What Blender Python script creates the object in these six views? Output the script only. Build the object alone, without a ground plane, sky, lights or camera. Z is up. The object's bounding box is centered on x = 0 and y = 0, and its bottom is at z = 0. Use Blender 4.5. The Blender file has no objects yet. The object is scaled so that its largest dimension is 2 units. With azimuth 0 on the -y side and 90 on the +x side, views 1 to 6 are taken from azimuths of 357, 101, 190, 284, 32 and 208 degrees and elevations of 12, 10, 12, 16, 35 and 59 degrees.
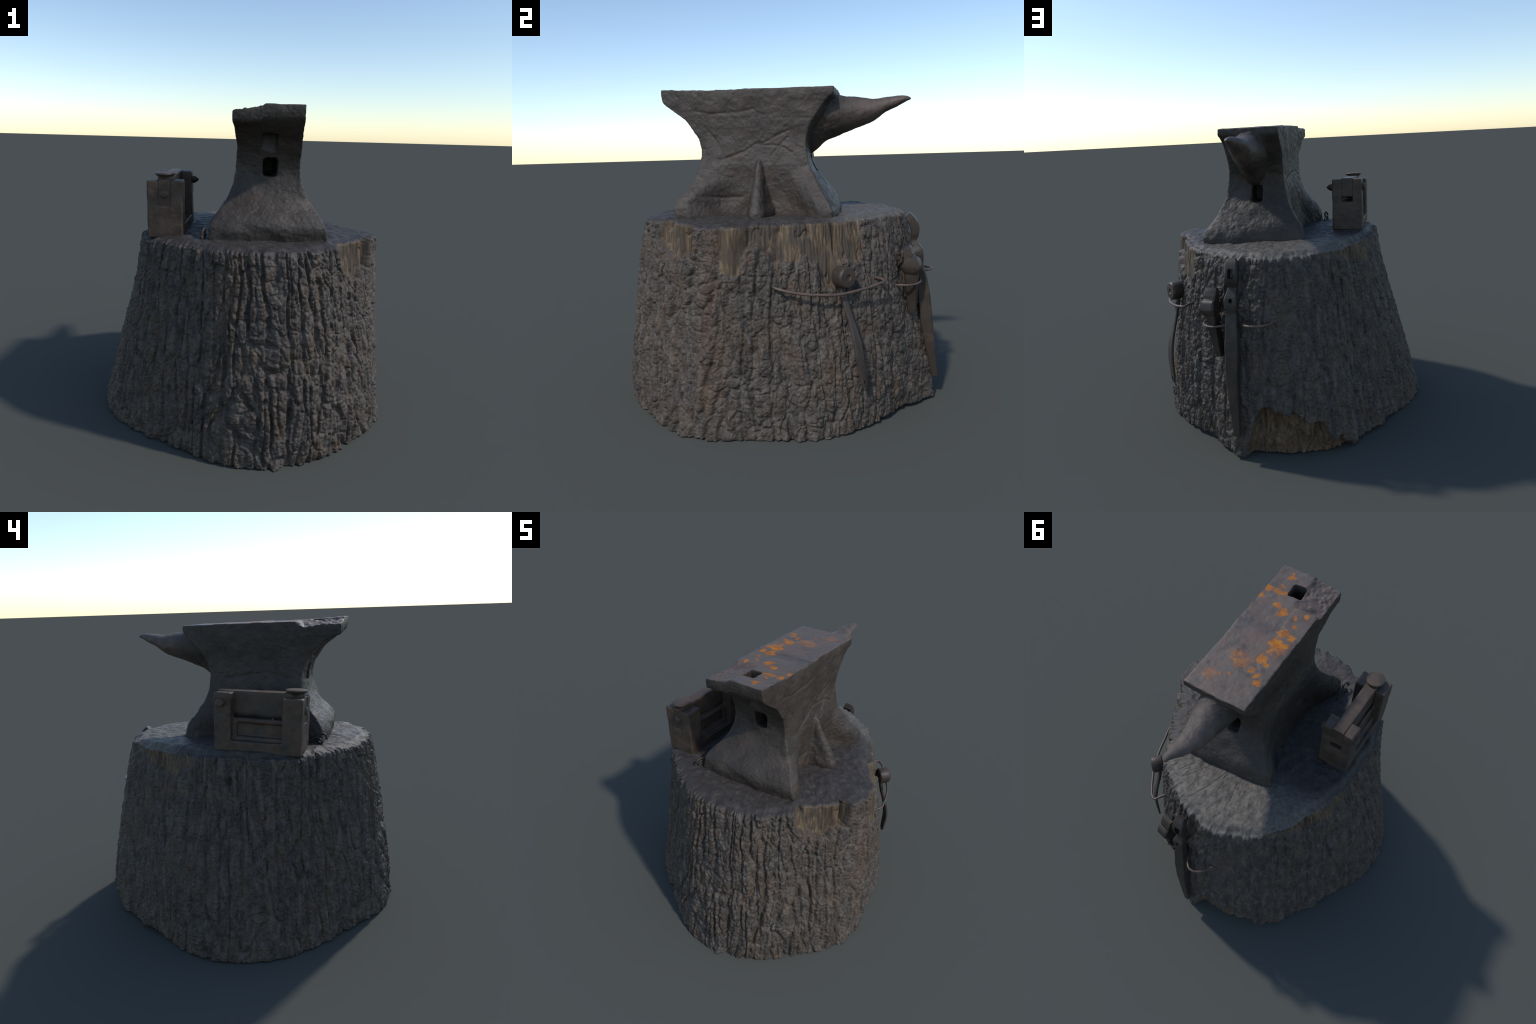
"""Blacksmith's anvil on a tree stump, with a hinged iron fixture, a hammer and two
forged tools hanging from wire staples on the bark."""
import bpy, bmesh, math
import numpy as np
from mathutils import Vector, Matrix

# ------------------------------------------------------------------ numeric noise
def _hash(ix, iy, iz, seed):
    h = (ix.astype(np.int64) * 73856093) ^ (iy.astype(np.int64) * 19349663) ^ (iz.astype(np.int64) * 83492791) ^ (seed * 2654435761)
    h = (h ^ (h >> 13)) * 1274126177
    h = h ^ (h >> 16)
    return h & 0x7FFFFFFF

def rnd(ix, iy, iz, seed):
    return (_hash(ix, iy, iz, seed) % 100003) / 100003.0

def vnoise(p, seed=0):
    """smooth value noise in -1..1 at the rows of p (n,3)"""
    i = np.floor(p).astype(np.int64)
    f = p - i
    f = f * f * f * (f * (f * 6 - 15) + 10)
    out = np.zeros(len(p))
    for dx in (0, 1):
        wx = f[:, 0] if dx else 1 - f[:, 0]
        for dy in (0, 1):
            wy = f[:, 1] if dy else 1 - f[:, 1]
            for dz in (0, 1):
                wz = f[:, 2] if dz else 1 - f[:, 2]
                out += wx * wy * wz * rnd(i[:, 0] + dx, i[:, 1] + dy, i[:, 2] + dz, seed)
    return out * 2 - 1

def fbm(p, octaves=4, seed=0, gain=0.5):
    out, a, s = np.zeros(len(p)), 1.0, 0.0
    for o in range(octaves):
        out += a * vnoise(p * (2.03 ** o) + 7.3 * o, seed + o)
        s += a
        a *= gain
    return out / s

def voronoi2(u, v, ncols, seed):
    """F1, F2 and cell value of a 2D Voronoi diagram periodic in u with ncols cells"""
    iu, iv = np.floor(u).astype(np.int64), np.floor(v).astype(np.int64)
    f1 = np.full(len(u), 9.0); f2 = np.full(len(u), 9.0); val = np.zeros(len(u))
    for du in (-1, 0, 1):
        for dv in (-1, 0, 1):
            cu, cv = iu + du, iv + dv
            k = np.mod(cu, ncols)
            z = np.zeros_like(k)
            px = cu + 0.1 + 0.8 * rnd(k, cv, z, seed)
            py = cv + 0.1 + 0.8 * rnd(k, cv, z, seed + 1)
            d = np.hypot(px - u, py - v)
            nearer = d < f1
            f2 = np.where(nearer, f1, np.minimum(f2, d))
            val = np.where(nearer, rnd(k, cv, z, seed + 2), val)
            f1 = np.where(nearer, d, f1)
    return f1, f2, val

def sstep(a, b, x):
    t = np.clip((x - a) / (b - a), 0, 1)
    return t * t * (3 - 2 * t)

def ring_table(tab, th):
    """smooth periodic interpolation of (degrees, value) pairs"""
    a = np.array(tab, float)
    x = np.concatenate([a[:, 0] - 360, a[:, 0], a[:, 0] + 360])
    y = np.tile(a[:, 1], 3)
    fine = np.arange(-40, 400, 0.5)
    g = np.interp(fine, x, y)
    k = np.hanning(11); k /= k.sum()
    g = np.convolve(np.pad(g, 5, mode="edge"), k, mode="valid")
    return np.interp(np.mod(th, 360), fine, g)

def cubic(xs, ys, q):
    """monotone-ish Catmull-Rom interpolation of a profile"""
    xs, ys = np.array(xs, float), np.array(ys, float)
    m = np.gradient(ys, xs)
    i = np.clip(np.searchsorted(xs, q) - 1, 0, len(xs) - 2)
    h = xs[i + 1] - xs[i]
    t = np.clip((q - xs[i]) / h, 0, 1)
    return ((2*t**3 - 3*t**2 + 1) * ys[i] + (t**3 - 2*t**2 + t) * h * m[i]
            + (-2*t**3 + 3*t**2) * ys[i + 1] + (t**3 - t**2) * h * m[i + 1])

# ------------------------------------------------------------------ materials
class Mat:
    """small helper that chains procedural shader nodes"""
    def __init__(self, name, rough=0.6, spec=0.5, metallic=0.0):
        self.m = bpy.data.materials.new(name)
        self.m.use_nodes = True
        self.t = self.m.node_tree
        self.b = self.t.nodes["Principled BSDF"]
        self.b.inputs["Roughness"].default_value = rough
        self.b.inputs["Specular IOR Level"].default_value = spec
        self.b.inputs["Metallic"].default_value = metallic
        self.co = self.t.nodes.new("ShaderNodeTexCoord").outputs["Object"]
        self.normal = None

    def n(self, kind, **kw):
        nd = self.t.nodes.new(kind)
        for k, v in kw.items():
            setattr(nd, k, v)
        return nd

    def link(self, a, b):
        self.t.links.new(a, b)

    def mapped(self, scale=(1, 1, 1), loc=(0, 0, 0)):
        nd = self.n("ShaderNodeMapping")
        nd.inputs["Scale"].default_value = scale
        nd.inputs["Location"].default_value = loc
        self.link(self.co, nd.inputs["Vector"])
        return nd.outputs["Vector"]

    def noise(self, scale, detail=4, rough=0.55, stretch=(1, 1, 1), loc=(0, 0, 0), distort=0.0):
        nd = self.n("ShaderNodeTexNoise")
        nd.inputs["Scale"].default_value = scale
        nd.inputs["Detail"].default_value = detail
        nd.inputs["Roughness"].default_value = rough
        nd.inputs["Distortion"].default_value = distort
        self.link(self.mapped(stretch, loc), nd.inputs["Vector"])
        return nd.outputs["Fac"]

    def ramp(self, fac, stops, interp="LINEAR"):
        nd = self.n("ShaderNodeValToRGB")
        r = nd.color_ramp
        r.interpolation = interp
        while len(r.elements) > 1:
            r.elements.remove(r.elements[0])
        r.elements[0].position = stops[0][0]
        r.elements[0].color = self.rgba(stops[0][1])
        for p, c in stops[1:]:
            r.elements.new(p).color = self.rgba(c)
        self.link(fac, nd.inputs["Fac"])
        return nd.outputs["Color"]

    @staticmethod
    def rgba(c):
        return (c, c, c, 1) if isinstance(c, (int, float)) else (*c, 1)

    def mix(self, fac, a, b, mode="MIX"):
        nd = self.n("ShaderNodeMix", data_type="RGBA", blend_type=mode)
        for s, v in ((0, fac), (6, a), (7, b)):
            if isinstance(v, (int, float)) and s == 0:
                nd.inputs[s].default_value = v
            elif isinstance(v, (tuple, int, float)):
                nd.inputs[s].default_value = self.rgba(v)
            else:
                self.link(v, nd.inputs[s])
        return nd.outputs[2]

    def math(self, op, a, b=0.0, c=None):
        nd = self.n("ShaderNodeMath", operation=op)
        for s, v in enumerate((a, b) if c is None else (a, b, c)):
            if isinstance(v, (int, float)):
                nd.inputs[s].default_value = v
            else:
                self.link(v, nd.inputs[s])
        return nd.outputs[0]

    def remap(self, v, a, b, lo=0.0, hi=1.0):
        nd = self.n("ShaderNodeMapRange", interpolation_type="SMOOTHSTEP")
        self.link(v, nd.inputs[0])
        for i, x in zip((1, 2, 3, 4), (a, b, lo, hi)):
            nd.inputs[i].default_value = x
        return nd.outputs[0]

    def distance(self, centre, warp=None):
        nd = self.n("ShaderNodeVectorMath", operation="DISTANCE")
        self.link(warp or self.co, nd.inputs[0])
        nd.inputs[1].default_value = centre
        return nd.outputs["Value"]

    def bump(self, height, strength=0.3, dist=0.005):
        nd = self.n("ShaderNodeBump")
        nd.inputs["Strength"].default_value = strength
        nd.inputs["Distance"].default_value = dist
        self.link(height, nd.inputs["Height"])
        if self.normal:
            self.link(self.normal, nd.inputs["Normal"])
        self.normal = nd.outputs["Normal"]

    def finish(self, colour, rough=None):
        self.link(colour, self.b.inputs["Base Color"])
        if rough is not None:
            self.link(rough, self.b.inputs["Roughness"])
        if self.normal:
            self.link(self.normal, self.b.inputs["Normal"])
        return self.m


def bark_material():
    m = Mat("weathered_bark", 0.62, 0.4)
    big = m.noise(3.2, 3)
    mid = m.noise(26, 5, 0.65, (1, 1, 0.35))
    fine = m.noise(120, 4, 0.7)
    c = m.ramp(mid, [(0.34, (0.028, 0.022, 0.018)), (0.50, (0.056, 0.045, 0.037)), (0.64, (0.108, 0.089, 0.074))])
    warm = m.remap(m.noise(9, 6, 0.7, (1, 1, 0.5), (3, 1, 2)), 0.46, 0.62, 0, 0.85)
    c = m.mix(warm, c, m.mix(0.55, c, (0.100, 0.064, 0.038)))
    rust = m.remap(m.noise(18, 6, 0.72, (1, 1, 0.45), (9, 4, 1)), 0.58, 0.70, 0, 0.7)
    c = m.mix(rust, c, (0.120, 0.052, 0.028))
    # a reddish resin streak runs down one side, ending in a tan scuff
    sep = m.n("ShaderNodeSeparateXYZ"); m.link(m.co, sep.inputs[0])
    ang = m.math("ARCTAN2", sep.outputs[1], sep.outputs[0])
    wob = m.math("MULTIPLY_ADD", m.noise(4, 3), 0.12, -0.06)
    d = m.math("ABSOLUTE", m.math("SUBTRACT", m.math("ADD", ang, wob), -0.302))
    streak = m.math("MULTIPLY", m.remap(d, 0.035, 0.085, 1, 0), m.remap(sep.outputs[2], 0.30, 0.42))
    streak = m.math("MULTIPLY", streak, m.remap(m.noise(14, 4, 0.6, (1, 1, 0.4)), 0.35, 0.6))
    c = m.mix(m.math("MULTIPLY", streak, 0.5), c, (0.088, 0.044, 0.028))
    scuff = m.math("MULTIPLY", m.remap(d, 0.04, 0.10, 1, 0), m.remap(m.math("ABSOLUTE", m.math("SUBTRACT", sep.outputs[2], 0.26)), 0.05, 0.09, 1, 0))
    c = m.mix(m.math("MULTIPLY", scuff, 0.45), c, (0.12, 0.074, 0.042))
    c = m.mix(m.remap(fine, 0.42, 0.68, 0, 0.6), c, m.mix(0.5, c, (0.17, 0.15, 0.13)))
    c = m.mix(m.remap(big, 0.3, 0.7, 0, 0.3), c, m.mix(1.0, c, (0.78, 0.76, 0.76), "MULTIPLY"))
    m.bump(m.noise(75, 6, 0.75, (1, 1, 0.65)), 0.7, 0.006)
    m.bump(m.noise(210, 4, 0.75), 0.35, 0.002)
    return m.finish(c, m.remap(m.noise(90, 4), 0.3, 0.7, 0.46, 0.72))

def bare_wood_material():
    m = Mat("bare_split_wood", 0.7, 0.3)
    fib = m.noise(95, 5, 0.65, (1, 1, 0.05))
    c = m.ramp(fib, [(0.32, (0.042, 0.030, 0.021)), (0.50, (0.112, 0.079, 0.049)), (0.70, (0.200, 0.145, 0.090))])
    grey = m.remap(m.noise(13, 4, 0.6, (1, 1, 0.4)), 0.42, 0.58, 0, 0.9)
    c = m.mix(grey, c, m.mix(0.25, (0.050, 0.042, 0.036), c))
    brown = m.remap(m.noise(6, 3, 0.5, (1, 1, 0.6), (2, 7, 3)), 0.5, 0.65, 0, 0.6)
    c = m.mix(brown, c, m.mix(1.0, c, (0.62, 0.50, 0.42), "MULTIPLY"))
    m.bump(fib, 0.6, 0.005)
    return m.finish(c)

def rotten_wood_material():
    m = Mat("crumbling_inner_wood", 0.8, 0.25)
    fib = m.noise(40, 6, 0.7, (1, 1, 0.3))
    c = m.ramp(fib, [(0.3, (0.035, 0.024, 0.017)), (0.5, (0.112, 0.075, 0.046)), (0.7, (0.21, 0.145, 0.090))])
    c = m.mix(m.remap(m.noise(8, 4), 0.45, 0.65, 0, 0.6), c, (0.115, 0.062, 0.034))
    m.bump(fib, 0.7, 0.008)
    return m.finish(c)

def sawn_top_material():
    m = Mat("weathered_sawn_top", 0.5, 0.3)
    a = m.noise(22, 5, 0.65)
    c = m.ramp(a, [(0.3, (0.034, 0.029, 0.027)), (0.55, (0.052, 0.045, 0.041)), (0.75, (0.085, 0.074, 0.067))])
    c = m.mix(m.remap(m.noise(5, 4), 0.45, 0.7, 0, 0.6), c, (0.050, 0.036, 0.029))
    sp = m.n("ShaderNodeSeparateXYZ"); m.link(m.co, sp.inputs[0])
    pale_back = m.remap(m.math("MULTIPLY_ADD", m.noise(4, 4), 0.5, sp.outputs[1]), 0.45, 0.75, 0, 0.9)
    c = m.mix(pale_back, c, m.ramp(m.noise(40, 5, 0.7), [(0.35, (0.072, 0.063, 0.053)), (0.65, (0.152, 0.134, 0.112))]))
    speck = m.n("ShaderNodeTexVoronoi"); speck.inputs["Scale"].default_value = 28
    m.link(m.co, speck.inputs["Vector"])
    chip = m.math("MULTIPLY", m.remap(speck.outputs["Distance"], 0.06, 0.13, 1, 0), m.remap(m.noise(9, 2), 0.55, 0.62))
    c = m.mix(m.math("MULTIPLY", chip, 0.6), c, (0.24, 0.23, 0.22))
    m.bump(m.noise(60, 6, 0.75), 0.5, 0.006)
    m.bump(m.noise(200, 3, 0.7), 0.25, 0.002)
    return m.finish(c, m.remap(a, 0.3, 0.7, 0.45, 0.65))

def iron_layers(m, dark=1.0):
    big = m.noise(7, 5, 0.6)
    c = m.ramp(big, [(0.30, (0.027 * dark, 0.021 * dark, 0.017 * dark)), (0.55, (0.042 * dark, 0.033 * dark, 0.026 * dark)), (0.75, (0.060 * dark, 0.046 * dark, 0.037 * dark))])
    rust = m.remap(m.noise(16, 6, 0.7, loc=(4, 2, 7)), 0.52, 0.72, 0, 0.55)
    c = m.mix(rust, c, (0.072 * dark, 0.038 * dark, 0.024 * dark))
    grain = m.remap(m.noise(140, 4, 0.7), 0.3, 0.75, 0, 0.45)
    return m.mix(grain, c, m.mix(1.0, c, (1.6, 1.55, 1.5), "MULTIPLY"))

def anvil_side_material():
    m = Mat("forged_iron_skin", 0.55, 0.42)
    c = iron_layers(m)
    # thin orange rust runs under the face on the working side
    run = m.remap(m.noise(60, 4, 0.7, (1, 1, 0.12)), 0.60, 0.72)
    run = m.math("MULTIPLY", run, m.remap(m.distance((0.33, -0.05, 1.72)), 0.05, 0.16, 0.8, 0))
    c = m.mix(run, c, (0.20, 0.085, 0.030))
    # the horn is rubbed paler towards its tip
    sp = m.n("ShaderNodeSeparateXYZ"); m.link(m.co, sp.inputs[0])
    rub = m.remap(m.math("MULTIPLY_ADD", m.noise(12, 4), 0.15, sp.outputs[1]), 0.44, 0.66, 0, 0.8)
    c = m.mix(rub, c, m.ramp(m.noise(20, 4), [(0.35, (0.076, 0.056, 0.047)), (0.65, (0.124, 0.090, 0.074))]))
    m.bump(m.noise(50, 6, 0.72), 0.6, 0.006)
    m.bump(m.noise(190, 4, 0.7), 0.45, 0.002)
    return m.finish(c, m.remap(m.noise(25, 4), 0.3, 0.7, 0.44, 0.62))

LICHEN = [(0.086, -0.506, 0.023), (0.095, -0.417, 0.012), (0.159, -0.367, 0.022), (0.173, -0.288, 0.021), (0.110, -0.367, 0.018),
          (0.075, -0.367, 0.018), (0.052, -0.374, 0.013), (0.042, -0.265, 0.026), (-0.012, -0.230, 0.032), (-0.099, -0.231, 0.015),
          (-0.145, -0.274, 0.017), (-0.128, -0.168, 0.014), (-0.096, -0.093, 0.033), (-0.154, -0.084, 0.022), (-0.102, -0.002, 0.042),
          (-0.159, -0.010, 0.022), (-0.107, 0.057, 0.010), (-0.097, 0.132, 0.032), (-0.138, 0.156, 0.017), (-0.089, 0.223, 0.020),
          (-0.133, 0.244, 0.017), (0.044, 0.331, 0.009), (-0.002, 0.305, 0.012), (-0.162, 0.284, 0.014)]
LICHEN_FAINT = [(-0.008, 0.193, 0.052), (0.045, 0.17, 0.04), (0.101, 0.353, 0.033), (-0.13, 0.03, 0.05)]

def anvil_face_material():
    m = Mat("worn_striking_face", 0.42, 0.28)
    a = m.noise(9, 5, 0.6)
    c = m.ramp(a, [(0.3, (0.070, 0.055, 0.048)), (0.5, (0.108, 0.081, 0.068)), (0.72, (0.142, 0.100, 0.080))])
    red = m.remap(m.noise(5, 4, 0.6, loc=(1, 5, 2)), 0.48, 0.66, 0, 0.7)
    c = m.mix(red, c, (0.128, 0.078, 0.060))
    grey = m.remap(m.noise(12, 5, 0.7, loc=(8, 3, 2)), 0.52, 0.66, 0, 0.7)
    c = m.mix(grey, c, (0.098, 0.092, 0.088))
    m.bump(m.noise(55, 5, 0.7), 0.3, 0.004)
    warp_n = m.n("ShaderNodeTexNoise"); warp_n.inputs["Scale"].default_value = 26; warp_n.inputs["Detail"].default_value = 5; warp_n.inputs["Roughness"].default_value = 0.65
    m.link(m.co, warp_n.inputs["Vector"])
    vm = m.n("ShaderNodeVectorMath", operation="MULTIPLY_ADD")
    m.link(warp_n.outputs["Color"], vm.inputs[0]); vm.inputs[1].default_value = (0.085, 0.085, 0); vm.inputs[2].default_value = (-0.0425, -0.0425, 0)
    wp = m.n("ShaderNodeVectorMath", operation="ADD"); m.link(m.co, wp.inputs[0]); m.link(vm.outputs[0], wp.inputs[1])
    flat = m.n("ShaderNodeVectorMath", operation="MULTIPLY"); m.link(wp.outputs[0], flat.inputs[0]); flat.inputs[1].default_value = (1, 1, 0)
    def spots(lst):
        acc = None
        for x, y, r in lst:
            w = anvil_to_world(x, y)
            d = m.math("SUBTRACT", m.distance((w[0], w[1], 0), flat.outputs[0]), r)
            acc = d if acc is None else m.math("MINIMUM", acc, d)
        return acc
    orange = m.ramp(m.noise(30, 4), [(0.35, (0.30, 0.088, 0.013)), (0.65, (0.47, 0.165, 0.014))])
    faint = m.math("MULTIPLY", m.remap(spots(LICHEN_FAINT), -0.03, 0.025, 0.95, 0), m.remap(m.noise(45, 5, 0.7), 0.36, 0.58))
    c = m.mix(faint, c, m.mix(0.35, orange, c))
    crust = m.math("MULTIPLY", m.remap(spots(LICHEN), -0.006, 0.006, 1, 0), m.remap(m.noise(120, 4, 0.75), 0.34, 0.50, 0.25, 0.92))
    c = m.mix(crust, c, orange)
    chip = m.remap(m.noise(150, 2, 0.6), 0.70, 0.76, 0, 0.5)
    c = m.mix(chip, c, (0.22, 0.21, 0.21))
    rough = m.mix(crust, m.remap(a, 0.3, 0.7, 0.44, 0.62), 0.9)
    return m.finish(c, rough)

def block_material():
    m = Mat("brown_patinated_iron", 0.5, 0.3)
    a = m.noise(12, 5, 0.6)
    c = m.ramp(a, [(0.3, (0.046, 0.034, 0.026)), (0.5, (0.074, 0.051, 0.037)), (0.72, (0.102, 0.069, 0.049))])
    grey = m.remap(m.noise(9, 4, 0.6, loc=(3, 9, 1)), 0.52, 0.66, 0, 0.75)
    c = m.mix(grey, c, (0.046, 0.042, 0.038))
    rust = m.remap(m.noise(20, 6, 0.7, loc=(6, 1, 3)), 0.60, 0.72, 0, 0.5)
    c = m.mix(rust, c, (0.16, 0.075, 0.035))
    m.bump(m.noise(90, 4, 0.7), 0.25, 0.003)
    return m.finish(c, m.remap(a, 0.3, 0.7, 0.42, 0.6))

def tool_material():
    m = Mat("dark_tool_steel", 0.48, 0.35)
    c = iron_layers(m, 0.9)
    rust = m.remap(m.noise(9, 5, 0.65, loc=(2, 8, 5)), 0.50, 0.66, 0, 0.7)
    c = m.mix(rust, c, (0.078, 0.050, 0.036))
    m.bump(m.noise(80, 4, 0.65), 0.25, 0.003)
    return m.finish(c)

def handle_material():
    m = Mat("worn_handle_wood", 0.55, 0.4)
    g = m.noise(50, 4, 0.6, (1, 1, 0.1))
    c = m.ramp(g, [(0.3, (0.036, 0.027, 0.022)), (0.7, (0.068, 0.052, 0.042))])
    m.bump(g, 0.2, 0.002)
    return m.finish(c)

def wire_material():
    m = Mat("rusty_wire", 0.5, 0.5)
    c = m.ramp(m.noise(40, 4, 0.7), [(0.35, (0.060, 0.048, 0.042)), (0.65, (0.120, 0.074, 0.054))])
    return m.finish(c)

# ------------------------------------------------------------------ object helpers
def group(name, label, category, base):
    e = bpy.data.objects.new(name, None)
    bpy.context.scene.collection.objects.link(e)
    e.location = base
    e.empty_display_size = 0.1
    e["label"] = label
    e["category"] = category
    return e

def adopt(child, parent):
    """parent without moving: the child's own coordinates stay world coordinates"""
    child.parent = parent
    o = parent
    off = Vector((0, 0, 0))
    while o is not None:
        off += Vector(o.location)
        o = o.parent
    child.location = Vector(child.location) - off
    return child

def new_object(name, mesh, mat=None, parent=None, smooth=None):
    ob = bpy.data.objects.new(name, mesh)
    bpy.context.scene.collection.objects.link(ob)
    if mat:
        mesh.materials.clear()
        mesh.materials.append(mat)
    if smooth is not None:
        mesh.shade_smooth() if smooth else mesh.shade_flat()
    if parent:
        adopt(ob, parent)
    return ob

def grid_mesh(name, V, faces):
    me = bpy.data.meshes.new(name)
    me.from_pydata([tuple(v) for v in V], [], faces)
    me.update()
    return me

def bake(ob, *mods):
    """apply modifiers (kind, settings) through the evaluated depsgraph"""
    for kind, kw in mods:
        md = ob.modifiers.new(kind.lower(), kind)
        for k, v in kw.items():
            setattr(md, k, v)
    dg = bpy.context.evaluated_depsgraph_get()
    me = bpy.data.meshes.new_from_object(ob.evaluated_get(dg))
    ob.modifiers.clear()
    ob.data = me
    return ob

def drop(*obs):
    for o in obs:
        bpy.data.objects.remove(o, do_unlink=True)

def vertex_array(me):
    a = np.zeros(len(me.vertices) * 3)
    me.vertices.foreach_get("co", a)
    return a.reshape(-1, 3)

def normal_array(me):
    a = np.zeros(len(me.vertices) * 3)
    me.vertices.foreach_get("normal", a)
    return a.reshape(-1, 3)

def split_parts(me, parts, parent):
    """split one smooth surface into named objects that keep its vertex normals;
    parts = [(name, face mask, material)]"""
    V, N = vertex_array(me), normal_array(me)
    nf = len(me.polygons)
    tot = np.zeros(nf, np.int64); me.polygons.foreach_get("loop_total", tot)
    start = np.zeros(nf, np.int64); me.polygons.foreach_get("loop_start", start)
    lv = np.zeros(len(me.loops), np.int64); me.loops.foreach_get("vertex_index", lv)
    made = []
    for name, mask, mat in parts:
        idx = np.where(mask)[0]
        if not len(idx):
            continue
        used = np.zeros(len(V), bool)
        loops = np.concatenate([np.arange(start[i], start[i] + tot[i]) for i in idx]) if tot.max() != tot.min() else (start[idx][:, None] + np.arange(tot[0])).ravel()
        used[lv[loops]] = True
        new = np.cumsum(used) - 1
        sub = bpy.data.meshes.new(name)
        sub.vertices.add(int(used.sum()))
        sub.vertices.foreach_set("co", V[used].ravel())
        sub.loops.add(len(loops))
        sub.loops.foreach_set("vertex_index", new[lv[loops]].astype(np.int32))
        sub.polygons.add(len(idx))
        sub.polygons.foreach_set("loop_start", np.concatenate([[0], np.cumsum(tot[idx])[:-1]]).astype(np.int32))
        sub.polygons.foreach_set("use_smooth", np.ones(len(idx), bool))
        sub.update(calc_edges=True)
        sub.validate()
        sub.normals_split_custom_set_from_vertices(N[used].astype(np.float32))
        made.append(new_object(name, sub, mat, parent))
    return made

def loft(name, rings, closed=True):
    """skin a list of equal-length closed rings, capped at both ends"""
    n = len(rings[0])
    V = [p for r in rings for p in r]
    F = []
    for j in range(len(rings) - 1):
        for i in range(n):
            k = (i + 1) % n
            F.append((j * n + i, j * n + k, (j + 1) * n + k, (j + 1) * n + i))
    F.append(tuple(reversed(range(n))))
    F.append(tuple((len(rings) - 1) * n + i for i in range(n)))
    me = grid_mesh(name, V, F)
    bm = bmesh.new(); bm.from_mesh(me)
    bmesh.ops.recalc_face_normals(bm, faces=bm.faces)
    bm.to_mesh(me); bm.free()
    return me

def superellipse(n, p):
    t = np.linspace(0, 2 * np.pi, n, endpoint=False) + np.pi / n
    c, s = np.cos(t), np.sin(t)
    return np.stack([np.sign(c) * np.abs(c) ** (2 / p), np.sign(s) * np.abs(s) ** (2 / p)], 1)

def chamfered(c):
    k = 1 - c
    q = [(1, -k), (1, 0), (1, k), (k, 1), (0, 1), (-k, 1), (-1, k), (-1, 0), (-1, -k), (-k, -1), (0, -1), (k, -1)]
    return np.array(q, float)

def wire(name, pts, radius, mat, parent, res=8, cyclic=False):
    cu = bpy.data.curves.new(name, "CURVE")
    cu.dimensions = "3D"
    cu.bevel_depth = radius
    cu.bevel_resolution = 3
    cu.resolution_u = res
    cu.use_fill_caps = True
    sp = cu.splines.new("BEZIER")
    sp.bezier_points.add(len(pts) - 1)
    for b, p in zip(sp.bezier_points, pts):
        b.co = p
        b.handle_left_type = b.handle_right_type = "AUTO"
    sp.use_cyclic_u = cyclic
    tmp = bpy.data.objects.new(name + "_curve", cu)
    bpy.context.scene.collection.objects.link(tmp)
    dg = bpy.context.evaluated_depsgraph_get()
    me = bpy.data.meshes.new_from_object(tmp.evaluated_get(dg))
    drop(tmp)
    return new_object(name, me, mat, parent, True)

# ------------------------------------------------------------------ frames
AO = np.array([0.143, -0.08])
AX, AY = np.array([0.99935, -0.036]), np.array([0.036, 0.99935])
def anvil_to_world(x, y):
    return AO + x * AX + y * AY

# ================================================================== tree stump
BOTTOM = [(0, .86), (8, .845), (20, .88), (34, .868), (45, .855), (57, .845), (66, .87), (73, .94), (78, 1.0), (83, 1.0), (90, .99),
          (103, .985), (114, .98), (120, .94), (129, .87), (140, .845), (149, .815), (158, .835), (168, .875), (176, .905), (184, .905),
          (196, .91), (203, .905), (211, .88), (217, .87), (234, .845), (250, .885), (256, .915), (263, .948), (270, .975), (277, 1.0),
          (285, .995), (291, .995), (300, .98), (309, .968), (319, .965), (330, .97), (339, .97), (350, .90)]
RIM = [(0, .795), (10, .748), (20, .722), (30, .725), (49, .728), (61, .738), (73, .755), (86, .785), (96, .780), (111, .745), (123, .712),
       (135, .652), (150, .615), (165, .604), (180, .602), (195, .635), (210, .694), (220, .725), (232, .725), (249, .76), (264, .82),
       (284, .84), (295, .845), (306, .835), (318, .84), (335, .858), (344, .865), (350, .85)]
BELLY = [(0, .004), (20, .008), (40, .026), (52, .045), (62, .055), (70, .038), (80, .008), (95, .024), (104, .038), (112, .018), (118, .0), (126, -.016), (134, .010),
         (147, .030), (158, .036), (170, .022), (185, .010), (210, .0), (230, .006), (250, .010), (262, .006), (270, .010), (277, .018), (290, .030), (305, .020), (320, .004),
         (332, -.014), (339, -.018), (348, -.008)]
# slight narrowing or swelling under the rim
SHOULDER = [(0, .002), (15, -.010), (28, -.012), (40, -.004), (50, .010), (60, .010), (75, .003), (90, .008), (105, .0), (118, -.004), (135, -.004), (150, .0), (170, -.002), (190, -.006), (212, -.004), (230, -.006),
            (248, -.010), (262, -.008), (275, -.003), (285, .003), (300, -.004), (312, -.032), (325, -.032), (336, -.016), (345, .004), (352, .012)]
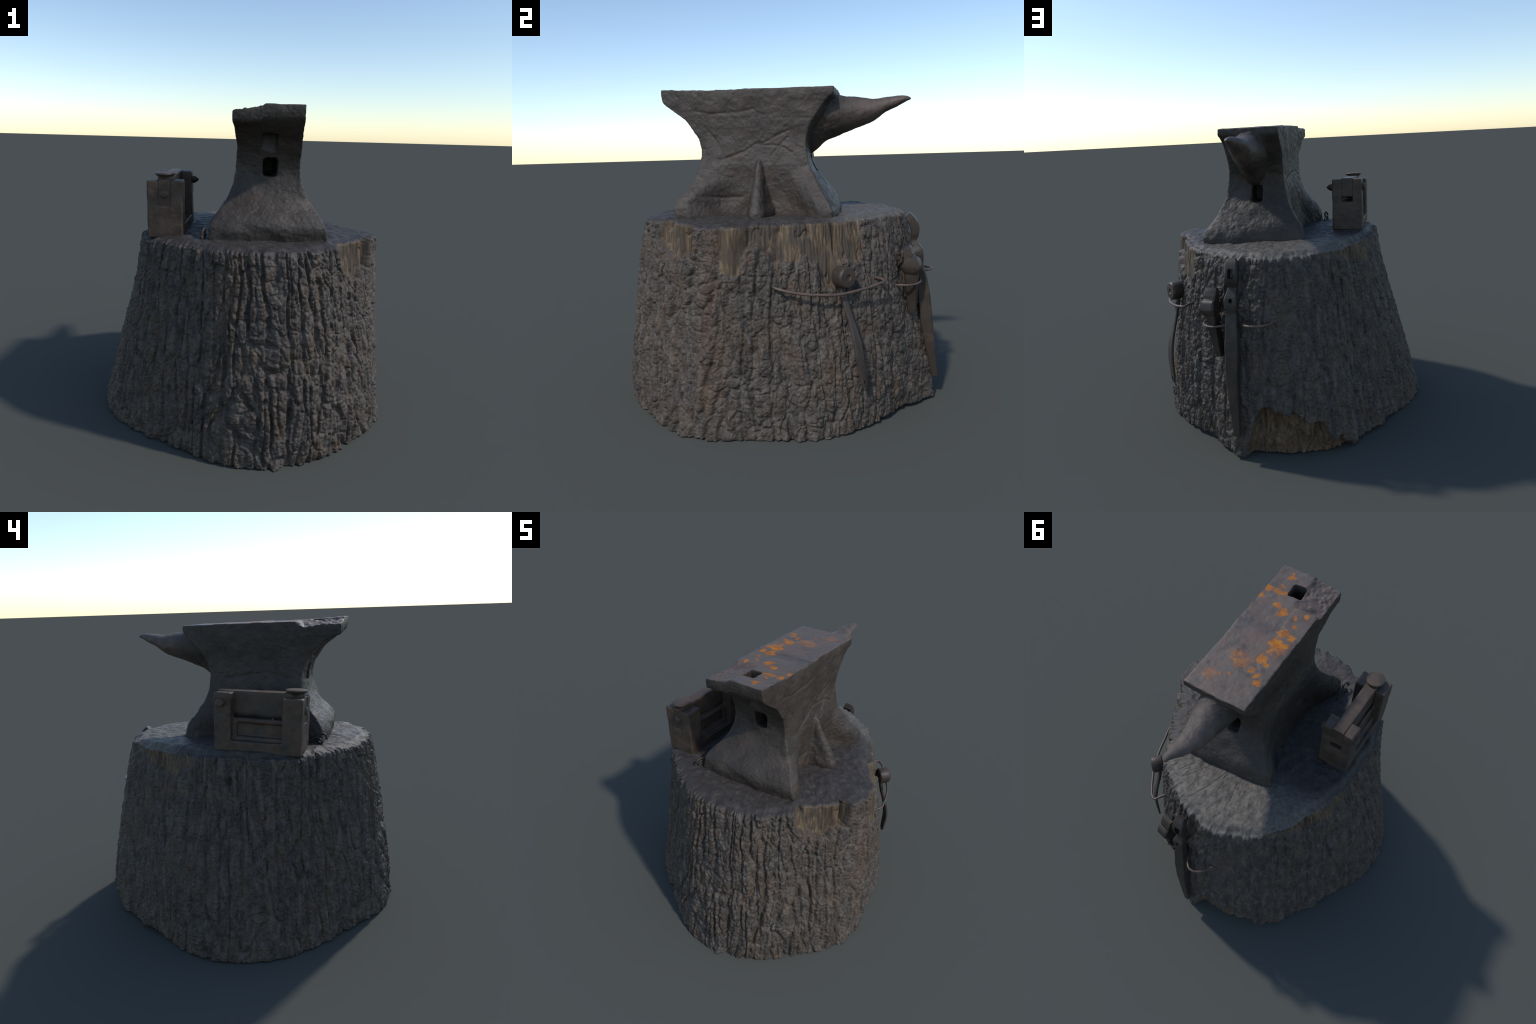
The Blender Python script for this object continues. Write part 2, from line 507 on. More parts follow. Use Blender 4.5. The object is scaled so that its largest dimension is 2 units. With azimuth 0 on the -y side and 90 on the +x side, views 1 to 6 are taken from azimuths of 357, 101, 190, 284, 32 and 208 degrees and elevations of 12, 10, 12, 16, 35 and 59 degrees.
# lower border of the barked-off band below the rim (height over angle); 1.4 = bark reaches the rim
BARE_EDGE = [(-50.3, 1.4), (-50, 1.06), (-46, .985), (-41, .962), (-35, .948), (-30, .985), (-25.5, .965), (-23.8, 1.4), (-14, 1.4), (-12.8, .93),
             (-9, .915), (-6, .906), (-4.5, .98), (-3, 1.05), (0, 1.06), (5, 1.018), (7, .962), (12, .968), (16.5, .966), (18, 1.005), (21, .98),
             (24.5, .943), (26, .86), (27, .832), (31.5, .814), (33, .90), (34.8, .976), (40, .95), (44.5, .935), (46, 1.05), (47.5, 1.4)]
PEEL_EDGE = [(112, 1.4), (114, 1.15), (120, 1.12), (128, 1.10), (137, 1.04), (150, 1.03), (156, 1.06), (163, 1.10), (166, 1.4)]
CAVITY_TOP = [(80, -.1), (82, .03), (84, .16), (86.5, .27), (89, .305), (94, .288), (103, .238), (109, .175), (113, .112), (117, .082), (119.5, .03), (121, -.1)]

def stump_radius(th, z):
    g = np.clip(z / 1.17, 0, 1.05)
    belly = np.clip(1 - ((g - 0.33) / np.where(g < 0.33, 0.36, 0.70)) ** 2, 0, 1)
    return ring_table(BOTTOM, th) * (1 - g) + ring_table(RIM, th) * g + ring_table(BELLY, th) * belly + ring_table(SHOULDER, th) * np.clip(1 - ((g - 0.74) / 0.34) ** 2, 0, 1)

def table_between(tab, th, outside):
    a = np.array(tab, float)
    t = np.mod(th + 180, 360) - 180
    return np.where((t >= a[0, 0]) & (t <= a[-1, 0]), np.interp(t, a[:, 0], a[:, 1]), outside)

def build_stump():
    NT, NS, NR, NP = 1240, 320, 7, 96
    th = np.arange(NT) * 360.0 / NT
    rad = np.radians(th)
    circle = np.stack([np.cos(rad), np.sin(rad)], 1)
    ztop_rim = 1.172 + 0.007 * fbm(np.c_[circle * 6, np.zeros(NT)], 3, 7) + 0.008 * fbm(np.c_[circle * 26, np.zeros(NT)], 2, 9) + 0.002 * fbm(np.c_[circle * 90, np.zeros(NT)], 2, 13)
    z0 = 0.012 + 0.012 * fbm(np.c_[circle * 5, np.zeros(NT)], 3, 5) + 0.02 * np.exp(-((th - 140) / 14) ** 2)
    z0 = np.clip(z0 + 0.018 * np.exp(-((th - 62) / 18) ** 2) + 0.012 * np.exp(-((th - 98) / 12) ** 2), 0, 0.06); z0 = np.clip(z0 - z0.min() + 0.004, 0.006, 1) - 0.006
    # --- the barked side
    s = np.linspace(0, 1, NS)
    T = np.repeat(th[None], NS, 0)
    Z = z0[None] * (1 - s[:, None]) + (ztop_rim - 0.022)[None] * s[:, None]
    C = np.repeat(circle[None], NS, 0)
    t, z, c = T.ravel(), Z.ravel(), C.reshape(-1, 2)
    R = stump_radius(t, z) - 0.003 + 0.016 * fbm(np.c_[c * 6, np.zeros(len(t))], 3, 27) * sstep(0.7, 1.17, z)
    # domain-warped bark plates: long vertical ridges broken by cross cracks
    q = np.c_[c * 0.85, z]
    w1 = fbm(q * [5, 5, 1.3], 3, 11)
    w2 = fbm(q * [22, 22, 14], 3, 17)
    w3 = fbm(q * [7, 7, 5.0], 2, 23)
    u = t / 360.0
    n1, n2, n3 = 70, 112, 240
    f1, f2, v1 = voronoi2(u * n1 + 1.2 * w1 + 0.16 * w2, z / 0.20 + 0.8 * w3 + 0.14 * w2 + 40, n1, 31)
    p1 = sstep(0.0, 0.27, f2 - f1)
    f1, f2, v2 = voronoi2(u * n2 + 1.6 * w1 + 0.14 * w2, z / 0.075 + 0.5 * w3 + 0.14 * w2 + 40, n2, 41)
    p2 = sstep(0.0, 0.28, f2 - f1)
    f1, f2, v3 = voronoi2(u * n3 + 3.4 * w1 + 0.25 * w2, z / 0.032 + 0.6 * w3 + 0.25 * w2 + 40, n3, 51)
    p3 = sstep(0.0, 0.24, f2 - f1)
    f1, f2, v0 = voronoi2(u * 64 + 0.9 * w1 + 0.10 * w2, z / 0.60 + 0.5 * w3 + 40, 64, 57)
    p0 = sstep(0.0, 0.30, f2 - f1)
    rough = fbm(q * [34, 34, 22], 4, 61)
    grit = fbm(q * [80, 80, 60], 3, 71, 0.6)
    # coarse, deep bark on the sunny and front sides; finer, flatter on the shaded quarter
    front = ring_table([(0, .8), (40, .75), (75, .7), (88, .55), (130, .52), (180, .60), (215, .65), (240, .85), (270, 1.15), (300, 1.15), (330, .95)], t)
    frontal = ring_table([(0, .0), (200, .0), (235, .6), (265, 1.0), (295, 1.0), (325, .5), (345, .0)], t)
    furrow = np.abs(fbm(np.c_[c * 6.2 + 0.25 * w1[:, None], z * 1.1], 3, 83))
    deep = (1 - sstep(0.0, 0.10, furrow)) * frontal
    calm = 1 - 0.75 * np.exp(-(((np.mod(t, 360) - 243) / 9.0) ** 2 + ((z - 0.68) / 0.2) ** 2))
    bark = front * (0.0090 * p1 * (0.6 + 0.6 * v1) + 0.0075 * p2 * (0.3 + 1.0 * v2)) * calm + 0.0040 * p3 * (0.4 + 0.9 * v3) \
        + (0.005 * front + 0.003) * rough * calm + 0.0050 * grit - 0.014 * deep
    bark += 0.018 * front * (p0 - 0.8)
    bark -= 0.005 * front
    fine = (1 - np.clip(front, 0, 1)) * 0.008 * sstep(0, .25, np.abs(fbm(q * [30, 30, 3.2], 3, 87)))
    bark += fine
    # ragged skirt at the ground
    bark += 0.020 * fbm(np.c_[c * 9, z * 6], 3, 91) * sstep(0.28, 0.0, z)
    # --- where the bark is gone
    jag = 0.045 * fbm(np.c_[c * 26, z * 6], 4, 101) + 0.012 * w2
    edge = table_between(BARE_EDGE, t + 0.35 * w2, 1.6)
    bare = z > edge + jag
    bare_depth = table_between([(-51, .0), (-49.8, .06), (-44, .068), (-38, .055), (-31, .035), (-27, .042), (-24, .04), (-14, .012), (-8, .010), (-5, .014), (-2, .045), (4, .042), (10, .032), (16, .020), (24, .020), (30, .025), (40, .012), (48, .0)], t, 0)
    peel = z > table_between(PEEL_EDGE, t + 0.8 * w2, 1.6) + jag
    cav_edge = table_between(CAVITY_TOP, t + 0.8 * w1, -1) + 1.2 * jag
    cavity = z < cav_edge
    fibre = 0.005 * fbm(np.c_[c * 70, z * 3.5], 3, 111) + 0.009 * fbm(np.c_[c * 24, z * 6], 4, 115) - 0.008 * (1 - sstep(0, .08, np.abs(fbm(np.c_[c * 12, z * 4], 3, 117))))
    d = bark.copy()
    def soft(mask):
        m = mask.reshape(NS, NT).astype(float)
        for ax, n in ((1, 2), (0, 1)):
            m = sum(np.roll(m, k, ax) for k in range(-n, n + 1)) / (2 * n + 1) if ax else np.pad(m, ((n, n), (0, 0)), mode="edge")[n:-n] / 3 + np.pad(m, ((n, n), (0, 0)), mode="edge")[:-2 * n] / 3 + np.pad(m, ((n, n), (0, 0)), mode="edge")[2 * n:] / 3
        return m.ravel()
    def over(mask, low, high):
        k = soft(mask)
        return high * (1 - k) + low * k
    d = over(bare, -bare_depth * (0.80 + 0.2 * np.clip((z - edge) / 0.12, 0, 1)) + fibre, d)
    # two splits in the bared band
    tt = np.mod(t + 180, 360) - 180
    for at, lo, wdt, dep in ((33.0, .97, .55, .030), (-27.2, .98, .9, .045), (-47.3, 1.10, 1.1, .03), (-3.2, 1.05, .5, .018), (9.0, 1.09, 1.4, .030), (21.5, 1.08, .8, .022), (58.0, 1.11, 1.6, .018), (131.0, 1.10, 1.8, .022), (247.0, 1.12, 1.2, .016), (283.0, 1.10, 1.3, .018)):
        d -= dep * np.exp(-((tt - at - 0.5 * w1) / wdt) ** 2) * sstep(lo, lo + 0.04, z)
    d = over(peel & ~bare, -0.012 + fibre, d)
    into = np.clip((cav_edge - z) / 0.12, 0, 1)
    d = over(cavity, -0.036 - 0.036 * into ** 0.5 + 0.034 * fbm(np.c_[c * 17, z * 9], 4, 121) + 0.012 * fbm(np.c_[c * 50, z * 30], 3, 125), d)
    # a knot hole on the shaded side
    kd = np.hypot((np.mod(t, 360) - 185.6) / 2.2, (z - 1.03) / 0.022)
    d -= 0.035 * np.exp(-kd ** 2)
    side_r = (R + d).reshape(NS, NT)
    side = np.stack([C[..., 0] * side_r, C[..., 1] * side_r, Z], -1)
    # --- rounded rim and sawn top, continuing the same columns
    rim_r = side_r[-1]
    rim_s = np.convolve(np.pad(rim_r, 7, mode="wrap"), np.ones(15) / 15, "valid")
    rings = [side]
    for k in range(1, NR + 1):
        a = k / NR * math.pi / 2
        r = rim_r - 0.020 * (1 - math.cos(a)) - 0.7 * (rim_r - rim_s) * (1 - math.cos(a))
        zz = ztop_rim - 0.022 + 0.022 * math.sin(a)
        rings.append(np.stack([circle[:, 0] * r, circle[:, 1] * r, zz], -1)[None])
    fr = np.linspace(1, 0, NP + 1)[1:-1]
    base_r = rim_r - 0.020 - 0.7 * (rim_r - rim_s)
    smooth_r = np.convolve(np.pad(base_r, 60, mode="wrap"), np.ones(121) / 121, "valid")
    base_s = np.convolve(np.pad(base_r, 5, mode="wrap"), np.ones(11) / 11, "valid")
    for f in fr:
        r = f * base_s if f > 0.9 else f * (smooth_r + (base_s - smooth_r) * max(0, (f - 0.6) / 0.3))
        rings.append(np.stack([circle[:, 0] * r, circle[:, 1] * r, 1.174 + (ztop_rim - 1.174) * float(sstep(0.94, 0.99, f))], -1)[None])
    G = np.concatenate(rings, 0)
    top = G[NS:].reshape(-1, 3)
    fromrim = np.repeat(np.concatenate([np.zeros(NR), 1 - fr]), NT)
    tp = np.c_[top[:, :2], np.zeros(len(top))]
    an = np.degrees(np.arctan2(top[:, 1], top[:, 0]))
    lift = 0.010 - 0.012 * top[:, 0] + 0.004 * top[:, 1] + 0.010 * np.exp(-((top[:, 0] + .43) ** 2 + (top[:, 1] - .0) ** 2) / 0.05)
    relief = 0.008 * fbm(tp * 7, 3, 131) + 0.0050 * fbm(tp * 26, 4, 137) + 0.0014 * fbm(tp * 90, 2, 139)
    ro = np.hypot(top[:, 0], top[:, 1])
    radial = np.abs(fbm(np.c_[np.cos(np.radians(an)) * 5, np.sin(np.radians(an)) * 5, ro * 0.8], 3, 141))
    relief -= 0.004 * (1 - sstep(0, 0.02, radial)) * sstep(0.25, 0.5, ro)
    top[:, 2] += (lift + relief) * sstep(0.0, 0.05, fromrim) - 0.006 * sstep(0.08, 0.0, fromrim) + 0.004 * fbm(np.c_[tp[:, :2] * 26, np.zeros(len(tp))], 3, 145)
    G[NS:] = top.reshape(-1, NT, 3)
    M = G.shape[0]
    V = np.concatenate([G.reshape(-1, 3), [[0, 0, G[-1, :, 2].mean()]], [[0, 0, 0.03]]])
    i = np.arange(NT); k = (i + 1) % NT
    j = np.arange(M - 1)[:, None] * NT
    quads = np.stack([j + i, j + k, j + NT + k, j + NT + i], -1).reshape(-1, 4)
    ct, cb = M * NT, M * NT + 1
    tris_t = np.stack([(M - 1) * NT + i, (M - 1) * NT + k, np.full(NT, ct)], -1)
    tris_b = np.stack([k, i, np.full(NT, cb)], -1)
    me = bpy.data.meshes.new("stump_skin")
    me.vertices.add(len(V)); me.vertices.foreach_set("co", V.ravel())
    lv = np.concatenate([quads.ravel(), tris_t.ravel(), tris_b.ravel()]).astype(np.int32)
    me.loops.add(len(lv)); me.loops.foreach_set("vertex_index", lv)
    tot = np.concatenate([np.full(len(quads), 4), np.full(2 * NT, 3)])
    me.polygons.add(len(tot))
    me.polygons.foreach_set("loop_start", np.concatenate([[0], np.cumsum(tot)[:-1]]).astype(np.int32))
    me.polygons.foreach_set("use_smooth", np.ones(len(tot), bool))
    me.update(calc_edges=True)
    # face regions
    nside = (NS - 1) * NT
    fb = np.zeros(len(tot), bool); fc = fb.copy(); ft = fb.copy()
    lower = (np.arange(NS - 1)[:, None] * NT + i).ravel()
    fb[:nside] = (bare | peel)[lower] & ~cavity[lower]
    fc[:nside] = cavity[lower]
    rimbare = np.tile((bare | peel)[-NT:], 3)
    fb[nside:nside + 3 * NT] = rimbare
    ft[nside + 3 * NT:] = True
    ft[-NT:] = False
    fbark = ~(fb | fc | ft)
    e = group("tree_stump", "wide weathered tree stump with deeply furrowed dark bark", "tree stump", (0, 0, 0))
    split_parts(me, [("bark", fbark, bark_material()), ("exposed_wood", fb, bare_wood_material()),
                     ("rotten_hollow", fc, rotten_wood_material()), ("sawn_top", ft, sawn_top_material())], e)
    bpy.data.meshes.remove(me)
    return e

# ================================================================== anvil
Z_ = [1.165, 1.19, 1.22, 1.25, 1.28, 1.32, 1.36, 1.40, 1.45, 1.50, 1.55, 1.60, 1.65, 1.70, 1.75, 1.80, 1.84, 1.862, 1.88, 1.919]
HEEL_PX = ([.342, .343, .339, .334, .326, .296, .267, .238, .215, .196, .189, .184, .184, .185, .186, .185, .184, .183, .183, .182],
           [-.445, -.452, -.463, -.468, -.457, -.428, -.387, -.366, -.351, -.340, -.333, -.339, -.355, -.389, -.430, -.500, -.552, -.574, -.577, -.574])
FRONT_PX = ([.334, .334, .334, .323, .305, .275, .248, .228, .204, .196, .188, .180, .175, .179, .178, .180, .183, .186, .187, .184],
            [.470, .470, .469, .455, .436, .408, .383, .361, .336, .318, .309, .305, .312, .324, .360, .399, .432, .457, .466, .466])
FRONT_NX = ([-.336, -.336, -.333, -.329, -.315, -.280, -.248, -.229, -.213, -.203, -.196, -.193, -.192, -.193, -.198, -.202, -.204, -.205, -.205, -.204],
            [.440, .439, .433, .427, .419, .390, .364, .342, .320, .306, .300, .298, .310, .328, .366, .415, .456, .470, .474, .472])
HEEL_NX = ([-.345, -.345, -.343, -.338, -.330, -.305, -.275, -.250, -.226, -.208, -.198, -.194, -.191, -.191, -.195, -.202, -.208, -.212, -.213, -.212],
           [-.486, -.490, -.491, -.487, -.476, -.446, -.406, -.371, -.342, -.332, -.325, -.330, -.345, -.375, -.425, -.492, -.546, -.572, -.578, -.578])

def anvil_body():
    zq = np.concatenate([np.linspace(1.165, 1.86, 60), [1.880, 1.90, 1.919]])
    cor = [[cubic(Z_, a, zq), cubic(Z_, b, zq)] for a, b in (HEEL_PX, FRONT_PX, FRONT_NX, HEEL_NX)]
    m = 22
    rings = []
    for i, z in enumerate(zq):
        pts = []
        P = [np.array([c[0][i], c[1][i]]) for c in cor]
        waist_px = np.interp(z, [1.165, 1.30, 1.45], [.198, .196, .200])
        waist_nx = np.interp(z, [1.165, 1.25, 1.36, 1.5], [-.240, -.230, -.212, -.205])
        for sdx in range(4):
            a, b = P[sdx], P[(sdx + 1) % 4]
            for t in np.linspace(0, 1, m, endpoint=False):
                p = a + (b - a) * t
                S = float(sstep(0.06, 0.33, t) * sstep(0.05, 0.30, 1 - t)) if sdx == 0 else float(sstep(0.02, 0.26, t) * sstep(0.05, 0.36, 1 - t))
                E_ = math.sin(math.pi * t) ** 0.6 * float(sstep(1.50, 1.36, z)) * (0.030 if sdx == 1 else 0.022)
                F_ = math.sin(math.pi * t) * (1.25 - t) * 0.075 * math.exp(-((z - 1.74) / 0.09) ** 2)
                if sdx == 0:
                    p = p + [-max(0.0, p[0] - waist_px) * S, 0]
                if sdx == 2:
                    p = p + [max(0.0, waist_nx - p[0]) * S, 0]
                if sdx == 1:
                    p = p + [0, E_ + F_]
                if sdx == 3:
                    p = p - [0, E_]
                pts.append(p)
        rings.append([(*anvil_to_world(*p), z + (0.011 * (-p[1]) / 0.57 + 0.001 * p[0] / .19 - 0.005 + 0.012 * float(sstep(-.28, -.55, p[1]))) * sstep(1.84, 1.9, z)) for p in pts])
    return new_object("body_form", loft("body_form", rings))

def anvil_horn():
    ys = [.10, .26, .304, .396, .443, .503, .55, .606, .665, .738, .796, .815, .822]
    top = [1.80, 1.86, 1.872, 1.874, 1.862, 1.857, 1.850, 1.842, 1.846, 1.853, 1.848, 1.838, 1.832]
    bot = [1.50, 1.556, 1.597, 1.635, 1.653, 1.676, 1.693, 1.716, 1.755, 1.788, 1.818, 1.826, 1.830]
    cx = [.150, .160, .160, .158, .157, .156, .153, .152, .154, .165, .178, .179, .179]
    hw = [.09, .112, .112, .107, .099, .087, .080, .070, .060, .041, .020, .010, .002]
    q = np.linspace(ys[0], ys[-1], 70)
    T, Bt, X, W = (cubic(ys, k, q) for k in (top, bot, cx, hw))
    rings = []
    n = 40
    for y, zt, zb, x, w in zip(q, T, Bt, X, W):
        cz, h = zt - min(w * 1.0, (zt - zb) * 0.5), 0
        up, down = zt - cz, cz - zb
        r = []
        for a in np.linspace(0, 2 * math.pi, n, endpoint=False):
            s, c = math.sin(a), math.cos(a)
            if s >= 0:
                r.append((x + w * c, y, cz + up * s))
            else:
                keel = 1 - 0.22 * s * s * sstep(0.75, 0.40, y)
                r.append((x + w * c * keel - 0.02 * s * 0, y, cz + down * s))
        rings.append(r)
    return new_object("horn_form", loft("horn_form", rings))

def anvil_rib():
    rings = []
    for z, xo, wo, wi in ((1.165, .366, .046, .118), (1.20, .366, .046, .114), (1.25, .342, .036, .104), (1.33, .304, .029, .090),
                          (1.42, .252, .026, .072), (1.48, .224, .022, .056), (1.53, .188, .012, .028)):
        loc = [(0.10, -wi), (xo - .075, -wo * 1.35), (xo - .030, -wo * 1.08), (xo - .008, -wo * .72), (xo, -wo * .25), (xo, wo * .25),
               (xo - .008, wo * .72), (xo - .030, wo * 1.08), (xo - .075, wo * 1.35), (0.10, wi)]
        rings.append([(*anvil_to_world(a, b + 0.032 - 0.02 * (z - 1.2)), z) for a, b in loc])
    return new_object("rib_form", loft("rib_form", rings))

def cutter(x0, x1, y0, y1, z0, z1, bev=0.012):
    bm = bmesh.new()
    bmesh.ops.create_cube(bm, size=1)
    for v in bm.verts:
        v.co = Vector(((x0 + x1) / 2 + v.co.x * (x1 - x0), (y0 + y1) / 2 + v.co.y * (y1 - y0), (z0 + z1) / 2 + v.co.z * (z1 - z0)))
    bmesh.ops.bevel(bm, geom=list(bm.edges), offset=bev, segments=2, affect="EDGES", profile=0.5)
    me = bpy.data.meshes.new("cutter"); bm.to_mesh(me); bm.free()
    return new_object("cutter", me)

def build_anvil():
    body, horn, rib = anvil_body(), anvil_horn(), anvil_rib()
    for o in (horn, rib):
        body = bake(body, ("BOOLEAN", dict(object=o, operation="UNION", solver="EXACT")))
        drop(o)
    holes = [cutter(.083, .168, -.545, -.445, 1.55, 2.05, .008),       # hardy hole through the heel
             cutter(.094, .182, -.60, -.16, 1.535, 1.645, .022),        # handling hole, heel side
             cutter(.106, .180, .10, .60, 1.428, 1.535, .014)]         # handling hole, horn side
    for c in holes:
        body = bake(body, ("BOOLEAN", dict(object=c, operation="DIFFERENCE", solver="EXACT")))
        drop(c)
    body = bake(body, ("REMESH", dict(mode="VOXEL", voxel_size=0.0052)), ("SMOOTH", dict(factor=0.5, iterations=7)))
    me = body.data
    V, N = vertex_array(me), normal_array(me)
    loc = np.stack([(V[:, :2] - AO) @ AX, (V[:, :2] - AO) @ AY], 1)
    x, y, z = loc[:, 0], loc[:, 1], V[:, 2]
    # chipped, sunken heel corner
    brk = sstep(-0.035, -0.062, x + 0.012 * fbm(V * 30, 2, 205)) * sstep(-0.285, -0.335, y + 0.02 * fbm(V * 22, 2, 207))
    sink = brk * (0.016 + 0.022 * sstep(-.08, -.21, x) + 0.012 * fbm(V * 30, 3, 201))
    up = sstep(1.80, 1.885, z)
    V[:, 2] -= sink * up
    # shallow worn hollows and a step across the face
    face = sstep(0.6, 0.9, N[:, 2]) * sstep(1.86, 1.88, z)
    V[:, 2] -= face * (0.006 * np.exp(-((x + .02) / .12) ** 2 - ((y + .10) / .06) ** 2) + 0.003 * sstep(-.05, -.08, y) + 0.002 * fbm(V * 20, 3, 209))
    # bent, battered skin
    lump = 0.0075 * fbm(V * 7, 3, 211) + 0.0028 * fbm(V * 30, 4, 217) + 0.0016 * fbm(V * 80, 2, 219)
    lump -= 0.0014 * (1 - sstep(0, 0.10, np.abs(fbm(V * [8, 8, 10], 3, 227)))) + 0.0006 * (1 - sstep(0, 0.08, np.abs(fbm(V * [17, 17, 20], 2, 229))))
    lump *= np.where(face > 0.4, 0.35, 1.0) * np.where(y > 0.5, 0.6, 1.0)
    foot = sstep(1.34, 1.24, z)
    lump += foot * 0.005 * fbm(V * 14, 3, 223)
    # forging creases: polylines in (length, height) pressed into the working side
    def crease(path, depth, width, side):
        best = np.full(len(V), 9.0)
        for (a0, b0), (a1, b1) in zip(path[:-1], path[1:]):
            dx, dz = a1 - a0, b1 - b0
            k = np.clip(((y - a0) * dx + (z - b0) * dz) / (dx * dx + dz * dz), 0, 1)
            best = np.minimum(best, np.hypot(y - a0 - k * dx, z - b0 - k * dz))
        best += 0.006 * np.abs(fbm(V * 40, 2, 231))
        return -depth * np.exp(-(best / width) ** 2) * ((x * side) > 0.12) * (np.abs(N[:, 0]) > 0.4)
    lump += crease([(-.17, 1.52), (-.06, 1.56), (0.01, 1.60), (.05, 1.60), (.13, 1.64), (.20, 1.67)], .007, .008, 1)
    lump += crease([(.03, 1.59), (.10, 1.59), (.17, 1.575), (.22, 1.545)], .005, .007, 1)
    lump += crease([(.10, 1.53), (.16, 1.60), (.20, 1.635)], .006, .007, 1)
    lump += crease([(-.36, 1.80), (-.26, 1.78), (-.10, 1.785), (.0, 1.80)], .005, .010, 1)
    lump += crease([(-.33, 1.30), (-.20, 1.285), (-.08, 1.29)], .006, .012, 1)
    lump += crease([(-.30, 1.70), (-.22, 1.60), (-.19, 1.52)], .004, .010, 1)
    lump += crease([(-.30, 1.55), (-.10, 1.60), (.20, 1.56)], .004, .010, -1)
    V += N * lump[:, None]
    V[:, 2] = np.maximum(V[:, 2], 1.16)
    me.vertices.foreach_set("co", V.ravel()); me.update()
    nf = len(me.polygons)
    cen = np.zeros(nf * 3); me.polygons.foreach_get("center", cen); cen = cen.reshape(-1, 3)
    nor = np.zeros(nf * 3); me.polygons.foreach_get("normal", nor); nor = nor.reshape(-1, 3)
    ly = (cen[:, :2] - AO) @ AY
    isface = (nor[:, 2] > 0.55) & (cen[:, 2] > 1.83) & (ly < 0.475)
    ishorn = (ly > 0.47) & (cen[:, 2] > 1.45) | (cen[:, 1] > 0.40) & (cen[:, 2] > 1.58) & ~isface & (np.abs(cen[:, 0] - .145) < .125)
    ishorn &= ~isface
    isfoot = (cen[:, 2] < 1.40)
    e = group("anvil", "old dark forged iron anvil with orange lichen spots", "anvil", (0.15, -0.08, 1.18))
    side = anvil_side_material()
    split_parts(me, [("face", isface, anvil_face_material()), ("horn", ishorn, side), ("foot", isfoot, side),
                     ("waist", ~(isface | ishorn | isfoot), side)], e)
    drop(body)
    return e

# ================================================================== hinged fixture
BO = np.array([-0.467, -0.482, 1.183])
BL = np.array([0.031, 0.527, 0.023]); BL /= np.linalg.norm(BL)
BW = np.array([0.9983, -0.0587, 0.0])
BH = np.cross(BW, BL)
def fix(w, l, h):
    return BO + w * BW + l * BL + h * BH

def worn_box(name, w0, w1, l0, l1, h0, h1, mat, parent, bev=0.006, shear=None, cuts=3, seed=0, rough=0.0022):
    """a battered block in the fixture's own frame"""
    bm = bmesh.new()
    bmesh.ops.create_cube(bm, size=1)
    for v in bm.verts:
        w, l, h = (w0 + w1) / 2 + v.co.x * (w1 - w0), (l0 + l1) / 2 + v.co.y * (l1 - l0), (h0 + h1) / 2 + v.co.z * (h1 - h0)
        if shear:
            w, l, h = shear(w, l, h)
        v.co = Vector((w, l, h))
    bmesh.ops.bevel(bm, geom=list(bm.edges), offset=bev, segments=3, affect="EDGES", profile=0.5)
    bmesh.ops.subdivide_edges(bm, edges=[e for e in bm.edges if e.calc_length() > 0.03], cuts=cuts, use_grid_fill=True)
    bmesh.ops.recalc_face_normals(bm, faces=bm.faces)
    bm.normal_update()
    P = np.array([v.co[:] for v in bm.verts])
    off = rough * fbm(P * 22 + seed * 3.7, 3, 301 + seed)
    for v, d in zip(bm.verts, off):
        p = v.co + v.normal * d
        v.co = Vector(fix(p.x, p.y, p.z))
    me = bpy.data.meshes.new(name)
    bm.to_mesh(me); bm.free()
    ob = new_object(name, me, mat, parent)
    me.shade_smooth()
    me.set_sharp_from_angle(angle=math.radians(40))
    return ob

def lathe_fix(name, profile, w, l, axis, mat, parent, sides=28, h=0.0, squash=None):
    """turned piece: profile of (radius, distance along axis); axis 'h' or 'w'"""
    rings = []
    for r, d in profile:
        ring = []
        for a in np.linspace(0, 2 * math.pi, sides, endpoint=False):
            c, s = r * math.cos(a), r * math.sin(a)
            if squash:
                c *= squash[0]; s *= squash[1]
            ring.append(tuple(fix(w + c, l + s, h + d) if axis == "h" else (fix(w + d, l + c, h + s) if axis == "w" else fix(w + c, l + d, h + s))))
        rings.append(ring)
    me = loft(name, rings)
    ob = new_object(name, me, mat, parent, True)
    me.set_sharp_from_angle(angle=math.radians(35))
    return ob

